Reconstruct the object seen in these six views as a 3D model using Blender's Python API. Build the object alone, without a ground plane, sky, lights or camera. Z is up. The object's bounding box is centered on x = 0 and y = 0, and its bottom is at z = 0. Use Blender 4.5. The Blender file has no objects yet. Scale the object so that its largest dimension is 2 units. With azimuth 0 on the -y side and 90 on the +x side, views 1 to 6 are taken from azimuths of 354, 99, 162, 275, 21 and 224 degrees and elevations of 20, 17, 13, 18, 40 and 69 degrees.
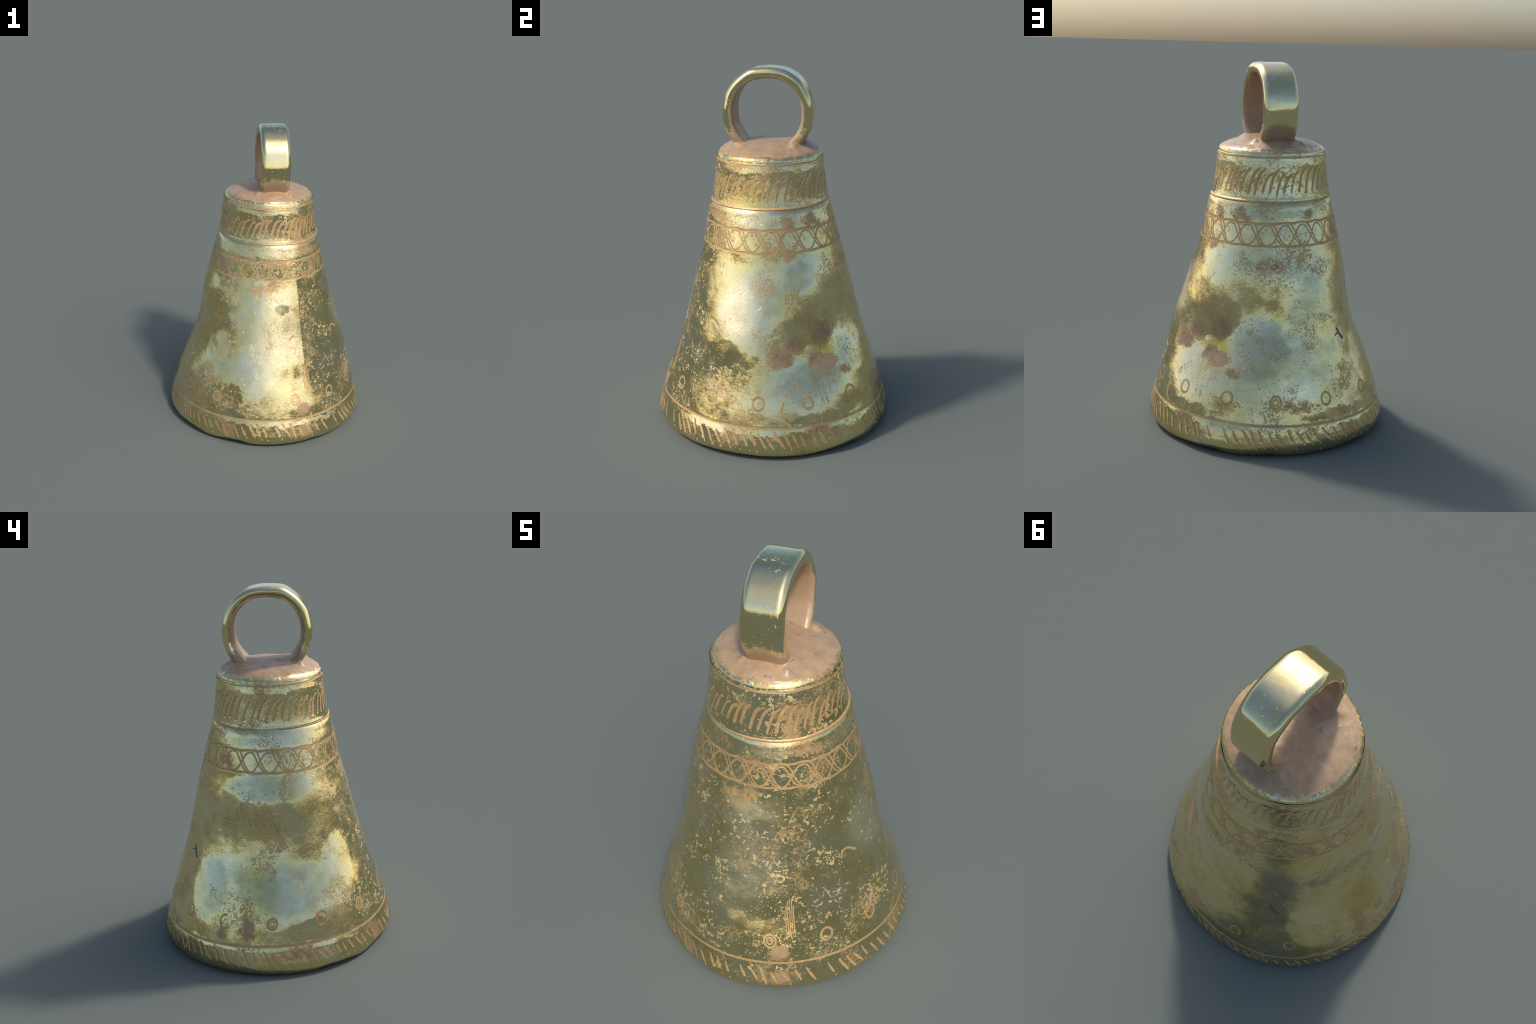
import bpy, math, random
import numpy as np
from mathutils import Vector, noise as mnoise

random.seed(11)
rng = np.random.default_rng(11)
TAU = 2 * math.pi

# ------------------------------------------------------------------ profiles
# (z, radius) of the skirt, of the collar and of the crown of the bell
SKIRT = [(0.000, .634), (.012, .650), (.030, .661), (.060, .667), (.100, .659), (.150, .644),
         (.210, .627), (.270, .610), (.380, .577), (.500, .543), (.600, .513),
         (.730, .475), (.880, .434), (1.050, .386), (1.170, .355), (1.240, .339), (1.272, .331), (1.284, .3245)]
COLLAR = [(1.278, .318), (1.290, .322), (1.310, .3175), (1.340, .312), (1.380, .306),
          (1.440, .299), (1.500, .2935), (1.520, .2915), (1.528, .289)]
CROWN = [(.2885, 1.522), (.2880, 1.530), (.2850, 1.540), (.2780, 1.549), (.262, 1.560), (.235, 1.572), (.20, 1.583),
         (.15, 1.594), (.10, 1.602), (.05, 1.606), (.0, 1.607)]


def smooth_interp(x, xs, ys):
    """monotone-ish cubic (Catmull-Rom) through control points"""
    xs = np.asarray(xs, float); ys = np.asarray(ys, float)
    m = np.gradient(ys, xs)
    x = np.clip(x, xs[0], xs[-1])
    i = np.clip(np.searchsorted(xs, x) - 1, 0, len(xs) - 2)
    h = xs[i + 1] - xs[i]; t = (x - xs[i]) / h
    return ((2*t**3 - 3*t**2 + 1) * ys[i] + (t**3 - 2*t**2 + t) * h * m[i]
            + (-2*t**3 + 3*t**2) * ys[i+1] + (t**3 - t**2) * h * m[i+1])


def adiff(a, b):
    return (a - b + 180) % 360 - 180


# dents and swellings of the hand-made wall: azimuth, height, spread in az, spread in z, depth
DENTS = [(122, .52, 17, .12, -.050), (262, .63, 28, .14, -.028), (258, .92, 32, .07, .008), (5, .64, 30, .24, -.016),
         (9, .42, 10, .05, -.008), (80, .58, 16, .12, .009), (73, .97, 18, .08, -.008), (171, .90, 22, .06, .004),
         (184, .57, 16, .12, -.009), (300, .50, 18, .10, -.012), (255, 1.13, 38, .11, .010), (170, 1.12, 18, .10, .006),
         (300, .10, 40, .12, -.012), (225, .14, 24, .15, .016), (20, .25, 8, .04, .006), (152, .66, 12, .12, -.016), (172, .66, 10, .10, -.010), (119, .09, 6, .04, -.016), (331, .08, 5, .03, -.014), (142, .20, 6, .05, -.013), (355, 1.04, 22, .06, -.010)]


def wobble(az, z):
    d = np.zeros(np.broadcast(az, z).shape)
    for a, zz, sa, sz, dep in DENTS:
        d = d + dep * np.exp(-.5 * (adiff(az, a) / sa) ** 2 - .5 * ((z - zz) / sz) ** 2)
    th = np.radians(az)
    d = d + .0022 * np.sin(3 * th + 5 * z + .6) + .0015 * np.sin(5 * th - 7 * z + 2.0) + .0012 * np.sin(9 * z + 2 * th)
    return d


def skirt_radius(az, z):
    return smooth_interp(z, [p[0] for p in SKIRT], [p[1] for p in SKIRT]) + wobble(az, z)


def collar_swell(az):
    return .015 * np.exp(-.5 * (adiff(az, 258) / 36) ** 2) - .003 * np.exp(-.5 * (adiff(az, 40) / 60) ** 2)


def collar_radius(az, z):
    th = np.radians(az)
    return (smooth_interp(z, [p[0] for p in COLLAR], [p[1] for p in COLLAR]) + collar_swell(az)
            + .0022 * np.sin(2 * th + 1.0) + .0012 * np.sin(5 * th + 9 * z))


def relief(p):
    """small hammer marks and pitting"""
    p = Vector(p)
    return .0010 * (mnoise.noise(p * 9.0) + .5 * mnoise.noise(p * 21.0))


def pt(az, z, r):
    th = math.radians(az)
    return (r * math.sin(th), -r * math.cos(th), z)


# ------------------------------------------------------------------ node helper
class Nodes:
    def __init__(self, name):
        self.mat = bpy.data.materials.new(name)
        self.mat.use_nodes = True
        self.t = self.mat.node_tree
        self.t.nodes.clear()
        self.out = self.t.nodes.new('ShaderNodeOutputMaterial')
        self.bsdf = self.t.nodes.new('ShaderNodeBsdfPrincipled')
        self.t.links.new(self.bsdf.outputs[0], self.out.inputs[0])
        self.pos = self.t.nodes.new('ShaderNodeTexCoord').outputs['Object']
        self.geo = self.t.nodes.new('ShaderNodeNewGeometry')

    def put(self, sock, v):
        if isinstance(v, bpy.types.NodeSocket):
            self.t.links.new(v, sock)
        elif isinstance(v, (tuple, list)) and len(v) == 3 and sock.type == 'RGBA':
            sock.default_value = (*v, 1)
        else:
            sock.default_value = v

    def m(self, op, a, b=0.0, c=0.0, clamp=False):
        n = self.t.nodes.new('ShaderNodeMath'); n.operation = op; n.use_clamp = clamp
        for i, v in enumerate((a, b, c)):
            self.put(n.inputs[i], v)
        return n.outputs[0]

    def v(self, op, a, b=None, scale=None):
        n = self.t.nodes.new('ShaderNodeVectorMath'); n.operation = op
        self.put(n.inputs[0], a)
        if b is not None:
            self.put(n.inputs[1], b)
        if scale is not None:
            self.put(n.inputs['Scale'], scale)
        return n.outputs['Value'] if op in ('LENGTH', 'DISTANCE', 'DOT_PRODUCT') else n.outputs[0]

    def noise(self, scale, detail=3.0, rough=.55, dist=0.0, vec=None, color=False):
        n = self.t.nodes.new('ShaderNodeTexNoise')
        self.put(n.inputs['Vector'], self.pos if vec is None else vec)
        n.inputs['Scale'].default_value = scale
        n.inputs['Detail'].default_value = detail
        n.inputs['Roughness'].default_value = rough
        n.inputs['Distortion'].default_value = dist
        return n.outputs['Color'] if color else n.outputs['Fac']

    def step(self, v, lo, hi, a=0.0, b=1.0):
        n = self.t.nodes.new('ShaderNodeMapRange'); n.interpolation_type = 'SMOOTHSTEP'
        for i, x in enumerate((v, lo, hi, a, b)):
            self.put(n.inputs[i], x)
        return n.outputs[0]

    def mix(self, f, a, b):
        n = self.t.nodes.new('ShaderNodeMix'); n.data_type = 'RGBA'
        self.put(n.inputs[0], f); self.put(n.inputs[6], a); self.put(n.inputs[7], b)
        return n.outputs[2]

    def mixf(self, f, a, b):
        n = self.t.nodes.new('ShaderNodeMix'); n.data_type = 'FLOAT'
        self.put(n.inputs[0], f); self.put(n.inputs[2], a); self.put(n.inputs[3], b)
        return n.outputs[0]

    def offset(self, dx, dy, dz):
        return self.v('ADD', self.pos, (dx, dy, dz))

    def warp(self, scale, amount, detail=4.0):
        c = self.v('SUBTRACT', self.noise(scale, detail, .6, color=True), (.5, .5, .5))
        return self.v('ADD', self.pos, self.v('SCALE', c, scale=amount))

    def spot(self, where, centre, sx, sz=None, soft=.35):
        """soft-edged patch: 1 inside, 0 outside; sx across, sz up and down"""
        sz = sx if sz is None else sz
        d = self.v('SUBTRACT', where, tuple(centre))
        d = self.v('LENGTH', self.v('MULTIPLY', d, (1 / sx, 1 / sx, 1 / sz)))
        return self.step(d, 1 - soft, 1 + soft, 1.0, 0.0)

    def any(self, masks):
        r = masks[0]
        for k in masks[1:]:
            r = self.m('MAXIMUM', r, k)
        return r

    def total(self, terms):
        r = terms[0]
        for k in terms[1:]:
            r = self.m('ADD', r, k)
        return r


def on_wall(az, z):
    return pt(az, z, float(skirt_radius(az, z)) if z < 1.28 else float(collar_radius(az, z)))


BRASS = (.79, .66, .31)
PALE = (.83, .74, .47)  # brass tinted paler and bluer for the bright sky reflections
SPECK = (.80, .61, .27)
GROOVE = (.64, .42, .17)
DIRT = (.465, .32, .18)
RUST = (.36, .235, .13)


# ------------------------------------------------------------------ materials
def metal_material(name, speck_level, tilts=(), dirt=(), greens=(), noise_tilt=.16, top_dirt=False,
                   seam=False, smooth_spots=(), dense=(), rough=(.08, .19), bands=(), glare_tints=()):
    g = Nodes(name)
    sep = g.t.nodes.new('ShaderNodeSeparateXYZ'); g.put(sep.inputs[0], g.pos)
    x, y, z = sep.outputs
    w_big = g.warp(9, .13, 8)
    w_fine = g.warp(30, .035)

    # --- fine grain fields
    grain = g.noise(50, 3.2, .58, .8)
    grain2 = g.noise(120, 4, .7, .2, vec=g.offset(3, 1, 7))
    clump = g.noise(7.5, 4, .6, .3, vec=g.offset(11, 4, 2))
    broad = g.noise(2.6, 3, .5, 0, vec=g.offset(1, 8, 5))

    # --- density of the matt golden specks
    dens = g.m('ADD', g.step(clump, .36, .66, -.10, .50), g.step(broad, .35, .7, -.15, .18))
    dens = g.m('ADD', dens, speck_level)
    for az, zz, sx, sz, k in dense:
        dens = g.m('ADD', dens, g.m('MULTIPLY', g.spot(w_big, on_wall(az, zz), sx, sz, .5), k))
    thr = g.m('SUBTRACT', .70, g.m('MULTIPLY', dens, .20))
    speck = g.step(grain, g.m('SUBTRACT', thr, .02), g.m('ADD', thr, .02))
    pepper = g.m('MULTIPLY', g.step(grain2, .60, .66), g.step(dens, .1, .9))
    speck = g.m('MAXIMUM', speck, g.m('MULTIPLY', pepper, .8))

    # --- earthy dirt patches
    dmask = None
    if dirt:
        dmask = g.any([g.m('MULTIPLY', g.spot(w_big, on_wall(az, zz), sx * 1.05, sz * 1.05, .75), k) for az, zz, sx, sz, k in dirt])
        crumbs = g.m('ADD', g.m('MULTIPLY', g.m('SUBTRACT', g.noise(75, 4, .65, .3), .5), 1.5), g.m('MULTIPLY', g.m('SUBTRACT', g.noise(22, 3, .5), .5), .7))
        dmask = g.m('MULTIPLY', g.step(g.m('ADD', dmask, crumbs), .18, .85), g.step(dmask, .04, .45))
    if top_dirt:
        edge = g.m('ADD', g.m('SQRT', g.m('ADD', g.m('MULTIPLY', x, x), g.m('MULTIPLY', y, y))),
                   g.m('MULTIPLY', g.m('SUBTRACT', g.noise(14, 6, .7, .4), .5), .075))
        td = g.step(edge, .258, .284, 1.0, 0.0)
        dmask = td if dmask is None else g.m('MAXIMUM', dmask, td)

    # --- finely stippled brown tarnish in drifting patches
    area = g.step(g.noise(5.5, 6, .62, .4, vec=g.offset(8, 2, 6)), .47, .64)
    stip = g.noise(95, 4, .7, .3, vec=g.offset(2, 7, 1))
    st = g.m('SUBTRACT', .64, g.m('MULTIPLY', area, .17))
    stain = g.m('MULTIPLY', g.step(stip, g.m('SUBTRACT', st, .02), g.m('ADD', st, .02)), g.step(area, .02, .3))

    # --- colour
    tone = g.noise(5, 4, .6, vec=g.offset(5, 5, 1))
    base = g.mix(g.step(tone, .35, .68), BRASS, PALE)
    base = g.mix(g.m('MULTIPLY', g.step(g.noise(11, 5, .65, .4, vec=g.offset(2, 2, 9)), .50, .72), .55), base, (.60, .47, .17))
    if greens:
        gm = g.any([g.m('MULTIPLY', g.spot(w_big, on_wall(az, zz), sx, sz, .6), k) for az, zz, sx, sz, k in greens])
        base = g.mix(gm, base, (.55, .45, .10))
    speckcol = g.mix(g.step(g.noise(17, 3, .6, vec=g.offset(0, 6, 3)), .4, .66), SPECK, (.72, .50, .24))
    col = g.mix(speck, base, speckcol)
    metal = g.mixf(speck, 1.0, .62)
    rgh = g.mixf(g.step(g.noise(6, 5, .65, vec=g.offset(9, 0, 4)), .3, .7), rough[0], rough[1])
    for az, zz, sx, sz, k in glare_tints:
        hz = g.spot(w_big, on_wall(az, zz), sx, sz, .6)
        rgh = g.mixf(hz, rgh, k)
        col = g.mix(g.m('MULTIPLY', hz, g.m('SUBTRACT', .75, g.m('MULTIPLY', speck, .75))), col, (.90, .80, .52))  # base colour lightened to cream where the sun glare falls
    col = g.mix(g.m('MULTIPLY', stain, .85), col, (.52, .35, .15))
    metal = g.mixf(stain, metal, .7)
    rgh = g.mixf(stain, rgh, .42)
    rgh = g.mixf(speck, rgh, .56)
    if dmask is not None:
        dcol = g.mix(g.step(g.noise(20, 5, .65), .35, .7), DIRT, RUST if not top_dirt else (.39, .25, .15))
        dark = g.m('MULTIPLY', g.step(g.noise(38, 3, .5, .3, vec=g.offset(4, 4, 4)), .66, .70), .55)
        dcol = g.mix(dark, dcol, (.13, .115, .10))
        fringe = g.step(dmask, .02, .35)
        col = g.mix(fringe, col, (.66, .43, .17))
        metal = g.mixf(fringe, metal, .75)
        solid = g.step(dmask, .25, .85)
        col = g.mix(solid, col, dcol)
        metal = g.mixf(solid, metal, .05 if top_dirt else .25)
        rgh = g.mixf(dmask, rgh, .34 if top_dirt else .5)
    g.put(g.bsdf.inputs['Base Color'], col)
    g.put(g.bsdf.inputs['Metallic'], metal)
    g.put(g.bsdf.inputs['Roughness'], rgh)

    # --- uneven wall: the polished metal leans a little in and out, patch by patch
    lean = g.m('MULTIPLY', g.m('SUBTRACT', g.noise(10, 9, .66, .3, vec=g.offset(7, 3, 3)), .5), noise_tilt * 2)
    fine_z = g.m('ADD', z, g.m('MULTIPLY', g.m('SUBTRACT', g.noise(13, 7, .66, .3, vec=g.offset(3, 9, 9)), .5), .09))
    terms = [lean]
    for az, zz, sx, sz, k in tilts:
        terms.append(g.m('MULTIPLY', g.spot(w_big, on_wall(az, zz), sx, sz, .15), k))
    for z0, z1, k in bands:
        terms.append(g.m('MULTIPLY', g.m('MULTIPLY', g.step(fine_z, z0 - .003, z0 + .003), g.step(fine_z, z1 - .003, z1 + .003, 1.0, 0.0)), k))
    if seam:
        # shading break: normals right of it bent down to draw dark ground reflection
        azi = g.m('MULTIPLY', g.m('ARCTAN2', x, g.m('MULTIPLY', y, -1)), 180 / math.pi)
        left = g.m('GREATER_THAN', azi, 23.3)
        fade = g.step(azi, 34, 52, 1.0, 0.0)
        band = g.m('MULTIPLY', g.step(z, .22, .45), g.step(z, 1.05, 1.08, 1.0, 0.0))
        terms.append(g.m('MULTIPLY', g.m('MULTIPLY', left, fade), g.m('MULTIPLY', band, -.11)))
    comb = g.t.nodes.new('ShaderNodeCombineXYZ'); g.put(comb.inputs[2], g.total(terms))
    nrm = g.v('NORMALIZE', g.v('ADD', g.geo.outputs['Normal'], comb.outputs[0]))
    bump = g.t.nodes.new('ShaderNodeBump')
    bump.inputs['Strength'].default_value = .35
    bump.inputs['Distance'].default_value = .004
    h = g.m('ADD', g.m('MULTIPLY', speck, .35), g.m('MULTIPLY', g.noise(60, 5, .6), .5))
    if top_dirt:
        h = g.m('ADD', h, g.m('MULTIPLY', g.noise(22, 3, .5, 1.0), .8))
    g.put(bump.inputs['Height'], h)
    g.put(bump.inputs['Normal'], nrm)
    g.put(g.bsdf.inputs['Normal'], bump.outputs[0])
    return g.mat


def groove_material(name='earth_filled_groove', plain=None, metallic=.5):
    g = Nodes(name)
    col = g.mix(g.step(g.noise(16, 4, .6), .35, .65), GROOVE, (.56, .33, .16))
    col = g.mix(g.m('MULTIPLY', g.step(g.noise(70, 4, .7), .52, .66), .6), col, SPECK)
    g.put(g.bsdf.inputs['Base Color'], plain or col)
    g.bsdf.inputs['Metallic'].default_value = metallic
    g.bsdf.inputs['Roughness'].default_value = .52
    bump = g.t.nodes.new('ShaderNodeBump'); bump.inputs['Strength'].default_value = .3
    bump.inputs['Distance'].default_value = .003
    g.put(bump.inputs['Height'], g.noise(70, 4, .6))
    g.put(g.bsdf.inputs['Normal'], bump.outputs[0])
    return g.mat


def handle_material():
    g = Nodes('handle_polished_brass')
    sep = g.t.nodes.new('ShaderNodeSeparateXYZ'); g.put(sep.inputs[0], g.pos)
    x, y, z = sep.outputs
    # distance from the middle of the loop tells the inner face from the outer one
    rad = g.m('SQRT', g.m('ADD', g.m('MULTIPLY', y, y), g.m('POWER', g.m('SUBTRACT', z, 1.755), 2)))
    jit = g.m('MULTIPLY', g.m('SUBTRACT', g.noise(20, 4, .6, .4), .5), .03)
    inner = g.step(g.m('ADD', rad, jit), .196, .208, 1.0, 0.0)
    arch = g.m('MULTIPLY', g.m('POWER', g.m('ABSOLUTE', g.m('SUBTRACT', x, .014)), 2), 4.0)
    low = g.step(g.m('ADD', g.m('ADD', z, arch), g.m('MULTIPLY', g.m('SUBTRACT', g.noise(16, 4, .6), .5), .09)), 1.662, 1.705, 1.0, 0.0)
    dirt = g.m('MAXIMUM', inner, low)
    grain = g.noise(55, 5, .65, .6)
    near = g.step(z, 1.62, 1.76, .24, .0)
    thr = g.m('SUBTRACT', g.step(g.noise(9, 3, .6, vec=g.offset(4, 1, 1)), .35, .65, .74, .60), near)
    speck = g.step(grain, g.m('SUBTRACT', thr, .015), g.m('ADD', thr, .015))
    base = g.mix(g.step(g.noise(7, 3, .6), .35, .65), (.80, .68, .34), (.80, .71, .42))
    col = g.mix(speck, base, SPECK)
    col = g.mix(dirt, col, g.mix(g.noise(14, 4, .6), DIRT, (.40, .25, .165)))
    g.put(g.bsdf.inputs['Base Color'], col)
    g.put(g.bsdf.inputs['Metallic'], g.mixf(dirt, g.mixf(speck, 1.0, .62), .05))
    g.put(g.bsdf.inputs['Roughness'], g.mixf(dirt, g.mixf(speck, .10, .55), .33))
    bump = g.t.nodes.new('ShaderNodeBump'); bump.inputs['Strength'].default_value = .25
    bump.inputs['Distance'].default_value = .004
    g.put(bump.inputs['Height'], g.m('ADD', g.m('MULTIPLY', speck, .4), g.m('MULTIPLY', g.noise(18, 4, .5), .8)))
    g.put(g.bsdf.inputs['Normal'], bump.outputs[0])
    return g.mat


# ------------------------------------------------------------------ mesh helpers
def mesh_object(name, verts, faces, mat, parent, smooth=True):
    me = bpy.data.meshes.new(name)
    verts = np.asarray(verts, np.float32)
    me.vertices.add(len(verts)); me.vertices.foreach_set('co', verts.ravel())
    faces = np.asarray(faces, np.int32)
    k = faces.shape[1]
    me.loops.add(faces.size); me.loops.foreach_set('vertex_index', faces.ravel())
    me.polygons.add(len(faces))
    me.polygons.foreach_set('loop_start', np.arange(0, faces.size, k, dtype=np.int32))
    me.polygons.foreach_set('use_smooth', np.full(len(faces), smooth))
    me.update(calc_edges=True); me.validate()
    me.materials.append(mat)
    o = bpy.data.objects.new(name, me)
    bpy.context.scene.collection.objects.link(o)
    o.parent = parent
    return o


def ring_faces(rows, n, base=0):
    i = np.arange(rows - 1)[:, None]; j = np.arange(n)[None, :]
    a = i * n + j; b = i * n + (j + 1) % n
    return (np.stack([a, b, b + n, a + n], -1) + base).reshape(-1, 4)


# ------------------------------------------------------------------ engraved design
def tilt_z(az):
    """the ornament runs a little higher at the front of the bell"""
    return .012 * (1 + math.cos(math.radians(az - 35)))


ENGRAVED = []   # (kind, surface, [(az, z)...], width)


def line(kind, surf, pts, w):
    ENGRAVED.append((kind, surf, pts, w))


def chaikin(p, k=2):
    p = [np.array(q, float) for q in p]
    for _ in range(k):
        q = [p[0]]
        for a, b in zip(p[:-1], p[1:]):
            q += [a * .75 + b * .25, a * .25 + b * .75]
        q.append(p[-1]); p = q
    return [tuple(q) for q in p]


# collar: long leaning strokes that bend to the right at the top
az = 3.0
while az < 360:
    low = 1.331 + random.uniform(-.012, .014)
    high = 1.442 + random.uniform(-.018, .018)
    drift = .5 + .5 * math.sin(math.radians(az * 4.0 + 40)) * math.cos(math.radians(az * 1.5))
    leanx = 5.8 + 1.6 * drift + random.uniform(-.5, .5)
    bend = 1.0 + 3.0 * drift + random.uniform(-.6, .6)
    line('engraved_stroke', 'collar', chaikin([(az, low), (az + leanx * .3, low + (high - low) * .42),
         (az + leanx * .75, low + (high - low) * .83), (az + leanx + bend, high)]), random.uniform(.0095, .0130))
    az += random.uniform(6.3, 8.4)

# rim: short slanted strokes
az = 1.0
while az < 360:
    top = .133 + tilt_z(az) * .6 + random.uniform(-.012, .010)
    bot = .056 + tilt_z(az) * .6 + random.uniform(-.016, .016)
    ln = random.uniform(2.4, 4.2)
    if random.random() < .93:
        line('engraved_stroke', 'skirt', [(az, top), (az + ln * .5 + random.uniform(-.3, .3), (top + bot) / 2), (az + ln, bot)],
             random.uniform(.0105, .0145))
    az += random.uniform(3.5, 5.4)

# small rings along the skirt
for az, k, partial in [(14, 1.0, 0), (40.5, 1.0, 0), (65.5, 1.0, 0), (91.5, 1.05, 0), (117, 1.0, 0), (143.5, 1.1, 0),
                       (168.3, 1.0, 0), (195, .98, 0), (222, .95, 0), (246, 1.1, 1), (270.8, .9, 0), (297, 1.0, 0),
                       (322.5, .92, 0), (350, .8, 2)]:
    zc = .280 + tilt_z(az)
    rr = float(skirt_radius(az, zc))
    ax = .028 * k; azr = .033 * k; rot = random.uniform(-.5, .3)
    n = 40; a0, a1 = (0, TAU) if not partial else ((1.4, 5.6) if partial == 1 else (4.2, 6.2))
    pts = []
    for i in range(n + 1):
        t = a0 + (a1 - a0) * i / n
        u, v = ax * math.cos(t), azr * math.sin(t)
        u, v = u * math.cos(rot) - v * math.sin(rot), u * math.sin(rot) + v * math.cos(rot)
        pts.append((az + math.degrees(u / rr), zc + v * .97))
    line('engraved_ring', 'skirt', pts, random.uniform(.008, .0105))
    if az in (14, 270.8, 322.5, 168.3):
        line('engraved_ring', 'skirt', [(az + (p[0] - az) * .48, zc + (p[1] - zc) * .48) for p in pts], .006)

# ring line above the rim, ring lines of the belt
def ring_line(zfun, w, surf='skirt', kind='engraved_band'):
    line(kind, surf, [(a, zfun(a)) for a in np.linspace(0, 360, 181)], w)

ring_line(lambda a: .162 + tilt_z(a) + .002 * math.sin(math.radians(a * 3)), .010)
ring_line(lambda a: 1.182 + .0025 * math.sin(math.radians(a * 23)) + .002 * math.sin(math.radians(a * 4 + 20)), .009)
ring_line(lambda a: 1.0645 + .0015 * math.sin(math.radians(a * 23 + 60)) + .002 * math.sin(math.radians(a * 3)), .009)
ring_line(lambda a: 1.5175 + .002 * math.sin(math.radians(a * 2 + 70)) + .001 * math.sin(math.radians(a * 9)), .007, 'collar')

# plaited belt: 23 cells, each with one rising and two falling strands
P = 360 / 23
ZT, ZB = 1.180, 1.066
for i in range(23):
    c = 21.4 + i * P + random.uniform(-.4, .4)
    q = lambda f, h: (c + f * P + random.uniform(-.012, .012) * P, ZB + (ZT - ZB) * (h + random.uniform(-.015, .015)))
    line('braid_strand', 'skirt', chaikin([q(-.05, .02), q(.16, .06), q(.34, .28), q(.50, .54), q(.66, .80), q(.82, .93), q(.98, .93)]), random.uniform(.0062, .0080))
    line('braid_strand', 'skirt', chaikin([q(-.06, .93), q(.12, .92), q(.22, .76), q(.44, .40), q(.58, .16), q(.78, .03)]), random.uniform(.0058, .0074))
    line('braid_strand', 'skirt', chaikin([q(.16, 1.0), q(.36, .93), q(.46, .72), q(.57, .46), q(.72, .20), q(.92, .02)]), random.uniform(.0058, .0074))


# stray scratches and the scraped ridge low on the front
line('scratch', 'skirt', chaikin([(53.9, .66), (55, .695), (59, .703), (64, .668)]), .009)
line('scratch', 'skirt', chaikin([(13.1, .674), (15.4, .705), (18.2, .688)]), .007)
line('scratch', 'skirt', chaikin([(104.3, .30), (103, .25), (104.5, .21), (107.5, .186)]), .011)
for k in range(5):
    a0 = 21.2 + k * .95
    line('scratch', 'skirt', chaikin([(a0 + .6, .53 - .03 * abs(k - 2) + random.uniform(-.02, .02)), (a0 + random.uniform(-.5, .5), .45),
         (a0 + .5, .38), (a0 + .8 + random.uniform(-.2, .2), .33 - random.uniform(0, .04))]), random.uniform(.003, .0055))
line('gouge', 'skirt', chaikin([(211.6, .612), (213.0, .585), (215.8, .547)]), .012)
line('gouge', 'skirt', [(212.8, .590), (210.6, .583), (209.0, .578)], .008)


def polyline_xy(surf, pts):
    f = skirt_radius if surf == 'skirt' else collar_radius
    return [(a, z, float(f(a, z))) for a, z in pts]


def carve(surf, az_grid, z_rows, depth_map, depth):
    """sink the wall under every engraved line; grid is rows x columns"""
    rmean = depth_map['r']
    d = np.zeros_like(rmean)
    ncol = len(az_grid)
    for kind, s, pts, w in ENGRAVED:
        if s != surf:
            continue
        reach = w * .6 + .001
        for (a0, z0), (a1, z1) in zip(pts[:-1], pts[1:]):
            r = float((skirt_radius if s == 'skirt' else collar_radius)(a0, z0))
            k = math.pi / 180 * r
            ra = math.degrees(reach / r)
            i0 = np.searchsorted(z_rows, min(z0, z1) - reach); i1 = np.searchsorted(z_rows, max(z0, z1) + reach)
            c0 = math.floor((min(a0, a1) - ra) / 360 * ncol); c1 = math.ceil((max(a0, a1) + ra) / 360 * ncol)
            if i1 <= i0:
                continue
            cols = np.arange(c0, c1 + 1)
            A = (cols * 360 / ncol)[None, :] * k; Zr = z_rows[i0:i1][:, None]
            ex, ez = (a1 - a0) * k, z1 - z0
            L = ex * ex + ez * ez + 1e-12
            t = np.clip(((A - a0 * k) * ex + (Zr - z0) * ez) / L, 0, 1)
            dist = np.hypot(A - a0 * k - t * ex, Zr - z0 - t * ez)
            u = np.clip((reach - dist) / .004, 0, 1)
            blk = depth * u * u * (3 - 2 * u)
            cc = cols % ncol
            d[i0:i1, cc] = np.maximum(d[i0:i1, cc], blk)
    return d


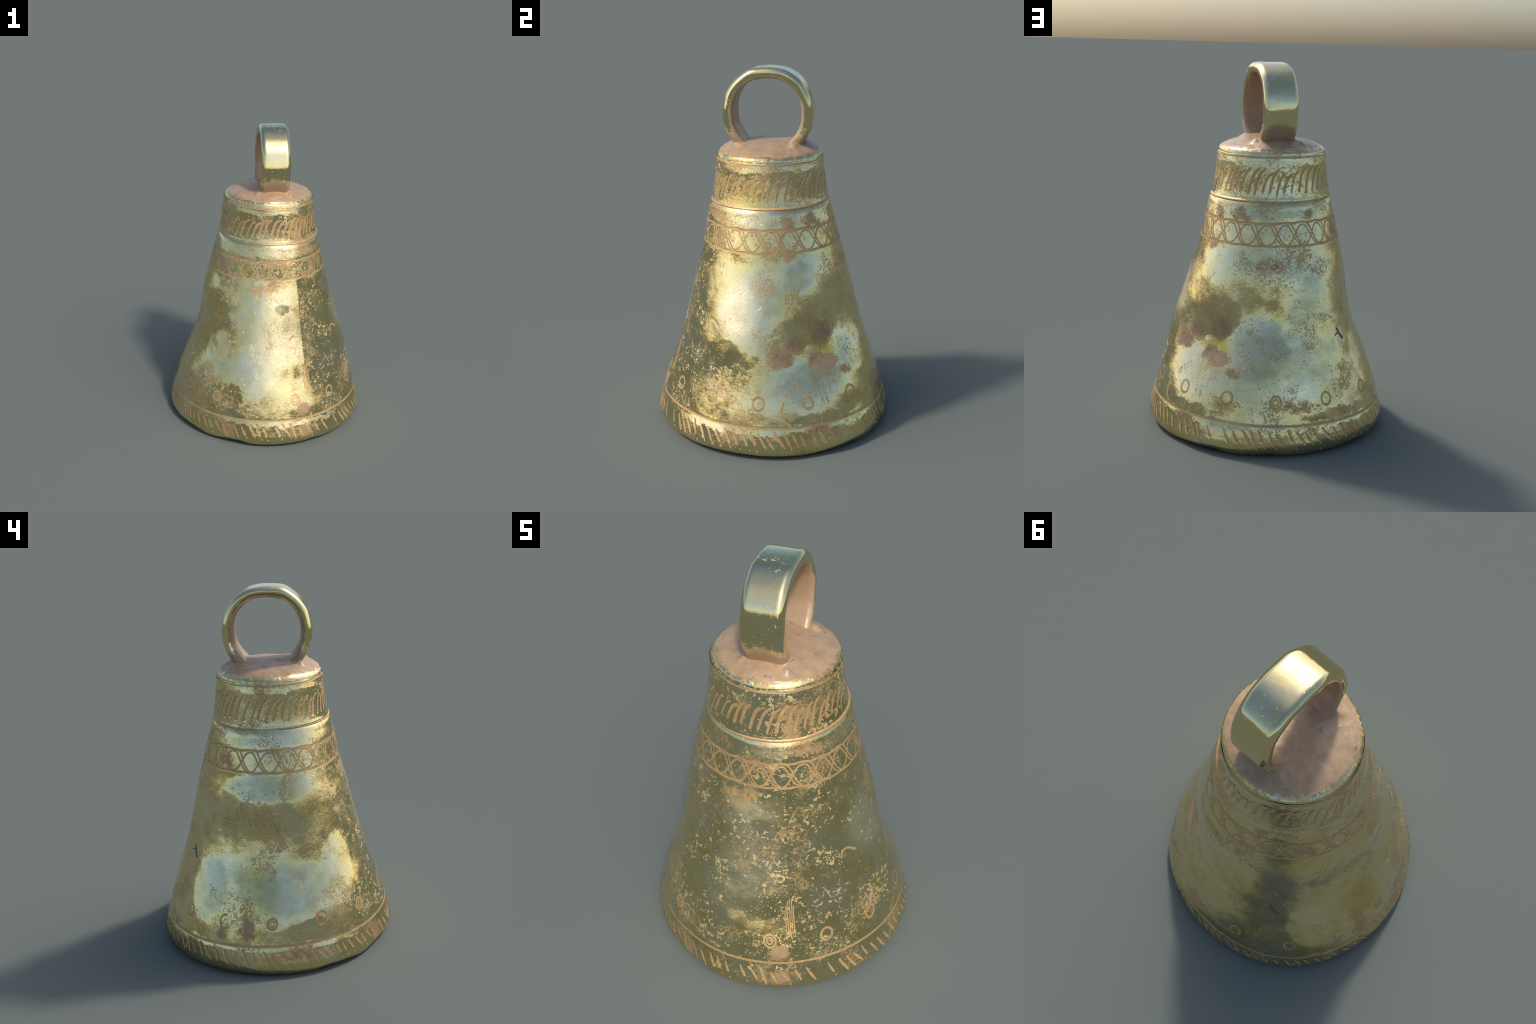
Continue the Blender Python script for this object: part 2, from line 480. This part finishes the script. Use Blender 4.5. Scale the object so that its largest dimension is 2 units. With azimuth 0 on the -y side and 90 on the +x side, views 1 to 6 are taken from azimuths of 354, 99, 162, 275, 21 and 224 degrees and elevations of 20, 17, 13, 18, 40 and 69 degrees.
def wall_mesh(name, surf, fun, zmin, zmax, zrows, ncol, mat, parent, inner, fine=0.0):
    z_rows = np.array(zrows)
    az_grid = np.arange(ncol) * 360 / ncol
    Zg, Ag = np.meshgrid(z_rows, az_grid, indexing='ij')
    R = fun(Ag, Zg)
    # small hammer marks and pitting, as relief
    th = np.radians(Ag)
    flatp = np.stack([R * np.sin(th), -R * np.cos(th), Zg], -1).reshape(-1, 3)
    R = R + np.array([relief(p) for p in flatp]).reshape(R.shape)
    R = R - carve(surf, az_grid, z_rows, {'r': R}, .0011)
    Z = Zg.copy()
    if surf == 'skirt':
        # worn and chipped foot: the edge is nibbled here and there
        foot = np.zeros(ncol)
        for a, wdt, hgt in [(333, 6, .015), (340, 3, .008), (300, 5, .010), (311, 4, .006), (128, 7, .009), (139, 4, .010),
                            (24, 3, .006), (165, 5, .006), (208, 6, .010), (75, 8, .004)]:
            foot = foot + hgt * np.exp(-.5 * (adiff(az_grid, a) / wdt) ** 2)
        foot = foot + .0010 * (1 + np.sin(np.radians(az_grid * 7 + 30)) * np.sin(np.radians(az_grid * 3)))
        foot = foot + .018 * np.clip(np.cos(np.radians(az_grid - 48)), 0, 1) ** 2          # the bell leans: its foot is worn higher in front
        foot = foot - foot.min()
        fade = np.clip(1 - Zg / .10, 0, 1) ** 2
        Z = Zg + foot[None, :] * fade
        R = R - .30 * foot[None, :] * fade
    V = np.stack([R * np.sin(th), -R * np.cos(th), Z], -1).reshape(-1, 3)
    rows = [V]
    for zz, rr in inner:                       # lip and inside of the wall
        rows.append(np.stack([rr * np.sin(np.radians(az_grid)), -rr * np.cos(np.radians(az_grid)),
                              np.full(ncol, zz)], -1))
    if surf == 'skirt':
        lip = V[:ncol].copy()
        k = .612 / np.hypot(lip[:, 0], lip[:, 1])
        # order rows: inside (top to bottom), lip, outside (bottom to top)
        ins = np.concatenate(rows[1:]) if inner else np.zeros((0, 3))
        lipin = lip * np.stack([k, k, np.ones_like(k)], -1)
        V = np.concatenate([ins, lipin, V])
        nrows = len(inner) + 1 + len(z_rows)
    else:
        V = np.concatenate([V] + rows[1:]); nrows = len(z_rows) + len(inner)
    return mesh_object(name, V, ring_faces(nrows, ncol), mat, parent)


def ribbon(kind, surf, pts, w, mat, parent):
    """the earth that fills an engraved line: a low rounded strip sunk in its groove"""
    f = skirt_radius if surf == 'skirt' else collar_radius
    pts = [p for i, p in enumerate(pts) if i == 0 or abs(p[0] - pts[i-1][0]) + abs(p[1] - pts[i-1][1]) > 1e-5]
    closed = len(pts) > 10 and abs((pts[0][0] - pts[-1][0]) % 360) < 1e-6 and abs(pts[0][1] - pts[-1][1]) < 1e-9
    if closed:
        pts = pts[:-1]
    n = len(pts)
    V = []; sect = [(-1.2, .0002), (-.75, .0002), (0, .0001), (.75, .0002), (1.2, .0002)]
    seed = random.uniform(0, 50)
    for i, (a, z) in enumerate(pts):
        pa = pts[(i - 1) % n] if closed else pts[max(i - 1, 0)]
        pb = pts[(i + 1) % n] if closed else pts[min(i + 1, n - 1)]
        r = float(f(a, z)); k = math.pi / 180 * r
        tx, tz = adiff(pb[0], pa[0]) * k, pb[1] - pa[1]
        L = math.hypot(tx, tz) or 1
        nx, nz = -tz / L, tx / L
        wi = w / 2 * (1 + .22 * mnoise.noise(Vector((a * k * 28, z * 28, seed))))
        if not closed and i in (0, n - 1):
            wi *= .55
        for u, h in sect:
            aa = a + nx * u * wi / k; zz = z + nz * u * wi
            r0 = float(f(aa, zz))
            V.append(pt(aa, zz, r0 + h + relief(pt(aa, zz, r0))))
    m = len(sect); F = []
    for i in range(n if closed else n - 1):
        j = (i + 1) % n
        for q in range(m - 1):
            F.append((i*m+q, i*m+q+1, j*m+q+1, j*m+q))
    F = np.array(F)
    o = mesh_object(kind, V, F, mat, parent)
    # outward facing
    me = o.data
    c = me.polygons[len(F)//2]
    if c.normal.dot(Vector((c.center.x, c.center.y, 0))) < 0:
        me.flip_normals()
    return o


# ------------------------------------------------------------------ build
bell = bpy.data.objects.new('hand_bell', None)
bpy.context.scene.collection.objects.link(bell)
bell['label'] = 'old engraved brass bell with ring handle, patchy patina'
bell['category'] = 'bell'

TILTS = [   # azimuth, height, half width, half height, lean (+ up, - down)
    (70, .54, .10, .06, -.09), (84, .52, .07, .04, -.08), (329, .33, .12, .065, -.13), (125, .20, .20, .035, -.12), (200, .20, .20, .030, -.12),
    (290, .24, .14, .06, -.12), (130, .68, .12, .12, -.06), (262, .81, .25, .07, -.06), (270, .985, .24, .075, .12), (232, .43, .12, .20, .10), (314, .55, .10, .17, .10), (85, .79, .20, .15, .05), (120, .93, .10, .08, .09), (195, .65, .14, .30, .04), (357, .68, .20, .36, .05), (160, .98, .2, .08, .04), (8, .87, .045, .03, -.12), (158, .55, .15, .18, .09), (343, .46, .20, .14, .07), (283, .46, .22, .13, .07), (190, .80, .15, .15, .05), (350, .80, .15, .2, .04)]
DIRT_SPOTS = [(132, .62, .055, .055, .9), (114, .575, .05, .055, .75), (104, .52, .075, .05, .8), (130, .475, .085, .045, .85),
              (145, .415, .05, .03, .7), (121, .158, .055, .025, .9), (333, .09, .05, .05, .95), (19, .24, .035, .06, .8),
              (20, .10, .035, .05, .7), (42, 1.24, .11, .05, .5), (137, 1.22, .05, .05, .7), (202, 1.21, .05, .03, .6),
              (165, .96, .07, .05, .55), (116, 1.22, .05, .03, .7), (113, 1.05, .09, .035, .5), (258, .25, .035, .09, .75),
              (245, .22, .03, .06, .7), (285, .12, .12, .035, .6), (0, 1.02, .05, .05, .6), (180, .25, .13, .035, .5),
              (345, 1.0, .04, .05, .5), (232, 1.13, .05, .05, .6), (240, .12, .05, .04, .5)]
GREENS = [(133, .535, .06, .04, .9), (350, .75, .12, .10, .5), (200, .30, .08, .05, .5), (262, .45, .10, .14, .5),
          (112, 1.36, .09, .06, .6)]
DENSE = [(40, .85, .28, .40, .30), (45, .35, .30, .14, .35), (330, .30, .16, .12, .4), (15, 1.13, .24, .12, .3),
         (180, .95, .20, .12, .4), (250, .33, .18, .14, .45), (75, .40, .14, .07, .6), (320, .8, .1, .4, .3)]

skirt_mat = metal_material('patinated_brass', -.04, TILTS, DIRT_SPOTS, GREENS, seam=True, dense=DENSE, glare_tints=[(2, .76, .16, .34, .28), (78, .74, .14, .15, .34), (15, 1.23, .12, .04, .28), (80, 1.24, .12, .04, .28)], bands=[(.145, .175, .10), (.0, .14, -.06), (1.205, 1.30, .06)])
collar_mat = metal_material('collar_brass', .30, [], [(36, 1.40, .10, .10, .55), (30, 1.32, .05, .05, .6)], [(75, 1.35, .12, .06, .6)],
                            noise_tilt=.08, bands=[(1.478, 1.53, .11)])
crown_mat = metal_material('earth_crusted_brass', .45, top_dirt=True, noise_tilt=.08)
handle_mat = handle_material()
groove_mat = groove_material()
gouge_mat = groove_material('dark_gouge', (.15, .12, .10), .1)

# skirt: rows are denser where the engraving is
zr = np.concatenate([np.linspace(0, .02, 8, endpoint=False), np.linspace(.02, .36, 120, endpoint=False),
                     np.linspace(.36, 1.05, 110, endpoint=False), np.linspace(1.05, 1.20, 60, endpoint=False),
                     np.linspace(1.20, 1.284, 22)])
inner = [(1.20, .24), (1.19, .30), (1.0, .352), (.75, .425), (.5, .495), (.25, .565), (.10, .604), (.03, .613)]
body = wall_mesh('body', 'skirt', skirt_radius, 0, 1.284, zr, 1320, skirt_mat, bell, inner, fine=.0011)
zc = np.concatenate([np.linspace(1.278, 1.30, 10, endpoint=False), np.linspace(1.30, 1.528, 86)])
collar = wall_mesh('collar', 'collar', collar_radius, 1.278, 1.528, zc, 900, collar_mat, bell, [], fine=.0009)

# thin earth ring in the step between collar and skirt
ncol = 360
angs = np.arange(ncol) * 360 / ncol
V = []
for r0, z0 in [(.319, 1.279), (.3265, 1.283), (.3275, 1.288), (.3225, 1.2945), (.316, 1.298)]:
    for a in angs:
        wv = .0016 * mnoise.noise(Vector((math.sin(math.radians(a)) * 4, math.cos(math.radians(a)) * 4, 3)))
        V.append(pt(a, z0 + wv, r0 + float(wobble(a, 1.28)) * .8 + wv))
mesh_object('collar_seam', V, ring_faces(5, ncol), groove_mat, bell)

# crown: low dome with swellings where the loop was set in
cr = np.concatenate([np.linspace(0, .3, 30, endpoint=False), np.linspace(.3, 1, 60)])
key = np.linspace(0, 1, len(CROWN))
rc = smooth_interp(cr, key, [p[0] for p in CROWN]); zcn = smooth_interp(cr, key, [p[1] for p in CROWN])
V = []
LUMPS = [(.01, -.175, .085, .020), (.01, .175, .085, .020), (.095, -.165, .022, .016), (-.075, -.165, .02, .012), (.095, .165, .022, .014), (-.075, .165, .02, .014),  (.115, -.20, .016, .012), (.13, .15, .022, .016),
         (-.11, .19, .02, .010), (.02, .0, .14, .006), (-.1, -.18, .018, .008), (-.06, -.06, .03, .006), (.11, -.13, .03, .008)]
for r0, z0 in zip(rc, zcn):
    for a in np.arange(480) * .75:
        r1 = max(r0, .0004) + (.0022 * math.sin(2 * math.radians(a) + 1.0) + float(collar_swell(a))) * min(1, r0 / .27)
        px, py, pz = pt(a, z0, r1)
        if r0 < .275:
            for lx, ly, ls, lh in LUMPS:
                d2 = ((px - lx) ** 2 + (py - ly) ** 2) / ls ** 2
                pz += lh * math.exp(-d2)
        fd = min(1, max(0, (r0 - .02) / .1))
        pz += fd * (.003 * mnoise.noise(Vector((px * 11, py * 11, 2))) + .0015 * mnoise.noise(Vector((px * 30, py * 30, 7))))
        rim = math.exp(-((r0 - .283) / .010) ** 2)
        pz += rim * .004 * mnoise.noise(Vector((px * 6, py * 6, 9)))
        V.append((px, py, pz))
mesh_object('crown', V, ring_faces(len(rc), 480), crown_mat, bell)

# handle: a flat band bent into a ring, standing in the y-z plane
LOOP = [(-.105, 1.535), (-.138, 1.578), (-.176, 1.630), (-.207, 1.692), (-.2165, 1.765), (-.199, 1.850), (-.154, 1.918), (-.090, 1.960),
        (-.005, 1.972), (.085, 1.961), (.154, 1.917), (.199, 1.850), (.2165, 1.770), (.208, 1.692), (.178, 1.630), (.138, 1.578), (.105, 1.535)]
tk = np.linspace(0, 1, len(LOOP)); tt = np.linspace(0, 1, 150)
sy = smooth_interp(tt, tk, [p[0] for p in LOOP]); sz = smooth_interp(tt, tk, [p[1] for p in LOOP])
V = []
nsec = 48
for i, t in enumerate(tt):
    i0, i1 = max(i - 1, 0), min(i + 1, len(tt) - 1)
    ty, tz = sy[i1] - sy[i0], sz[i1] - sz[i0]; L = math.hypot(ty, tz); ty /= L; tz /= L
    oy, oz = -tz, ty                                    # outward
    foot = max(0, 1 - min(t, 1 - t) / .16)
    wob = mnoise.noise(Vector((t * 17, 1.5, 0)))
    hw = .095 + .003 * wob + .002 * foot ** 2
    ht = .0295 + .0030 * mnoise.noise(Vector((t * 19, 7.5, 0))) + .006 * foot ** 1.5
    for s in range(nsec):
        a = TAU * s / nsec
        ca, sa = math.cos(a), math.sin(a)
        e = .22                                          # squarish section with soft corners
        px = hw * math.copysign(abs(ca) ** e, ca)
        po = ht * math.copysign(abs(sa) ** (e * 1.25), sa)
        edge = abs(px) / hw
        po -= math.copysign(.012, po) * max(0, edge - .78) / .22 * (1 if po > 0 else .5)
        po += .0016 * mnoise.noise(Vector((px * 18, sy[i] * 18, sz[i] * 18)))
        V.append((.012 + px, .002 + .985 * sy[i] + oy * po, sz[i] + oz * po))
o = mesh_object('handle', V, ring_faces(len(tt), nsec), handle_mat, bell)
o.data.flip_normals() if o.data.polygons[75*nsec+12].normal.z < 0 and False else None

for kind, surf, pts, w in ENGRAVED:
    ribbon(kind, surf, pts, w, gouge_mat if kind == 'gouge' else groove_mat, body if surf == 'skirt' else collar)

import bmesh
for ob in [o for o in bpy.data.objects if o.type == 'MESH' and o.name in ('body', 'collar', 'crown', 'handle', 'collar_seam')]:
    bm = bmesh.new(); bm.from_mesh(ob.data)
    bmesh.ops.recalc_face_normals(bm, faces=bm.faces)
    if ob.name != 'handle':
        # make sure open shells face outwards
        f = max(bm.faces, key=lambda q: q.calc_center_median().z) if ob.name == 'crown' else None
        if ob.name == 'crown':
            if f.normal.z < 0: bmesh.ops.reverse_faces(bm, faces=bm.faces)
        else:
            f = max(bm.faces, key=lambda q: q.calc_center_median().xy.length)
            c = f.calc_center_median()
            if f.normal.x * c.x + f.normal.y * c.y < 0: bmesh.ops.reverse_faces(bm, faces=bm.faces)
    bm.to_mesh(ob.data); bm.free()
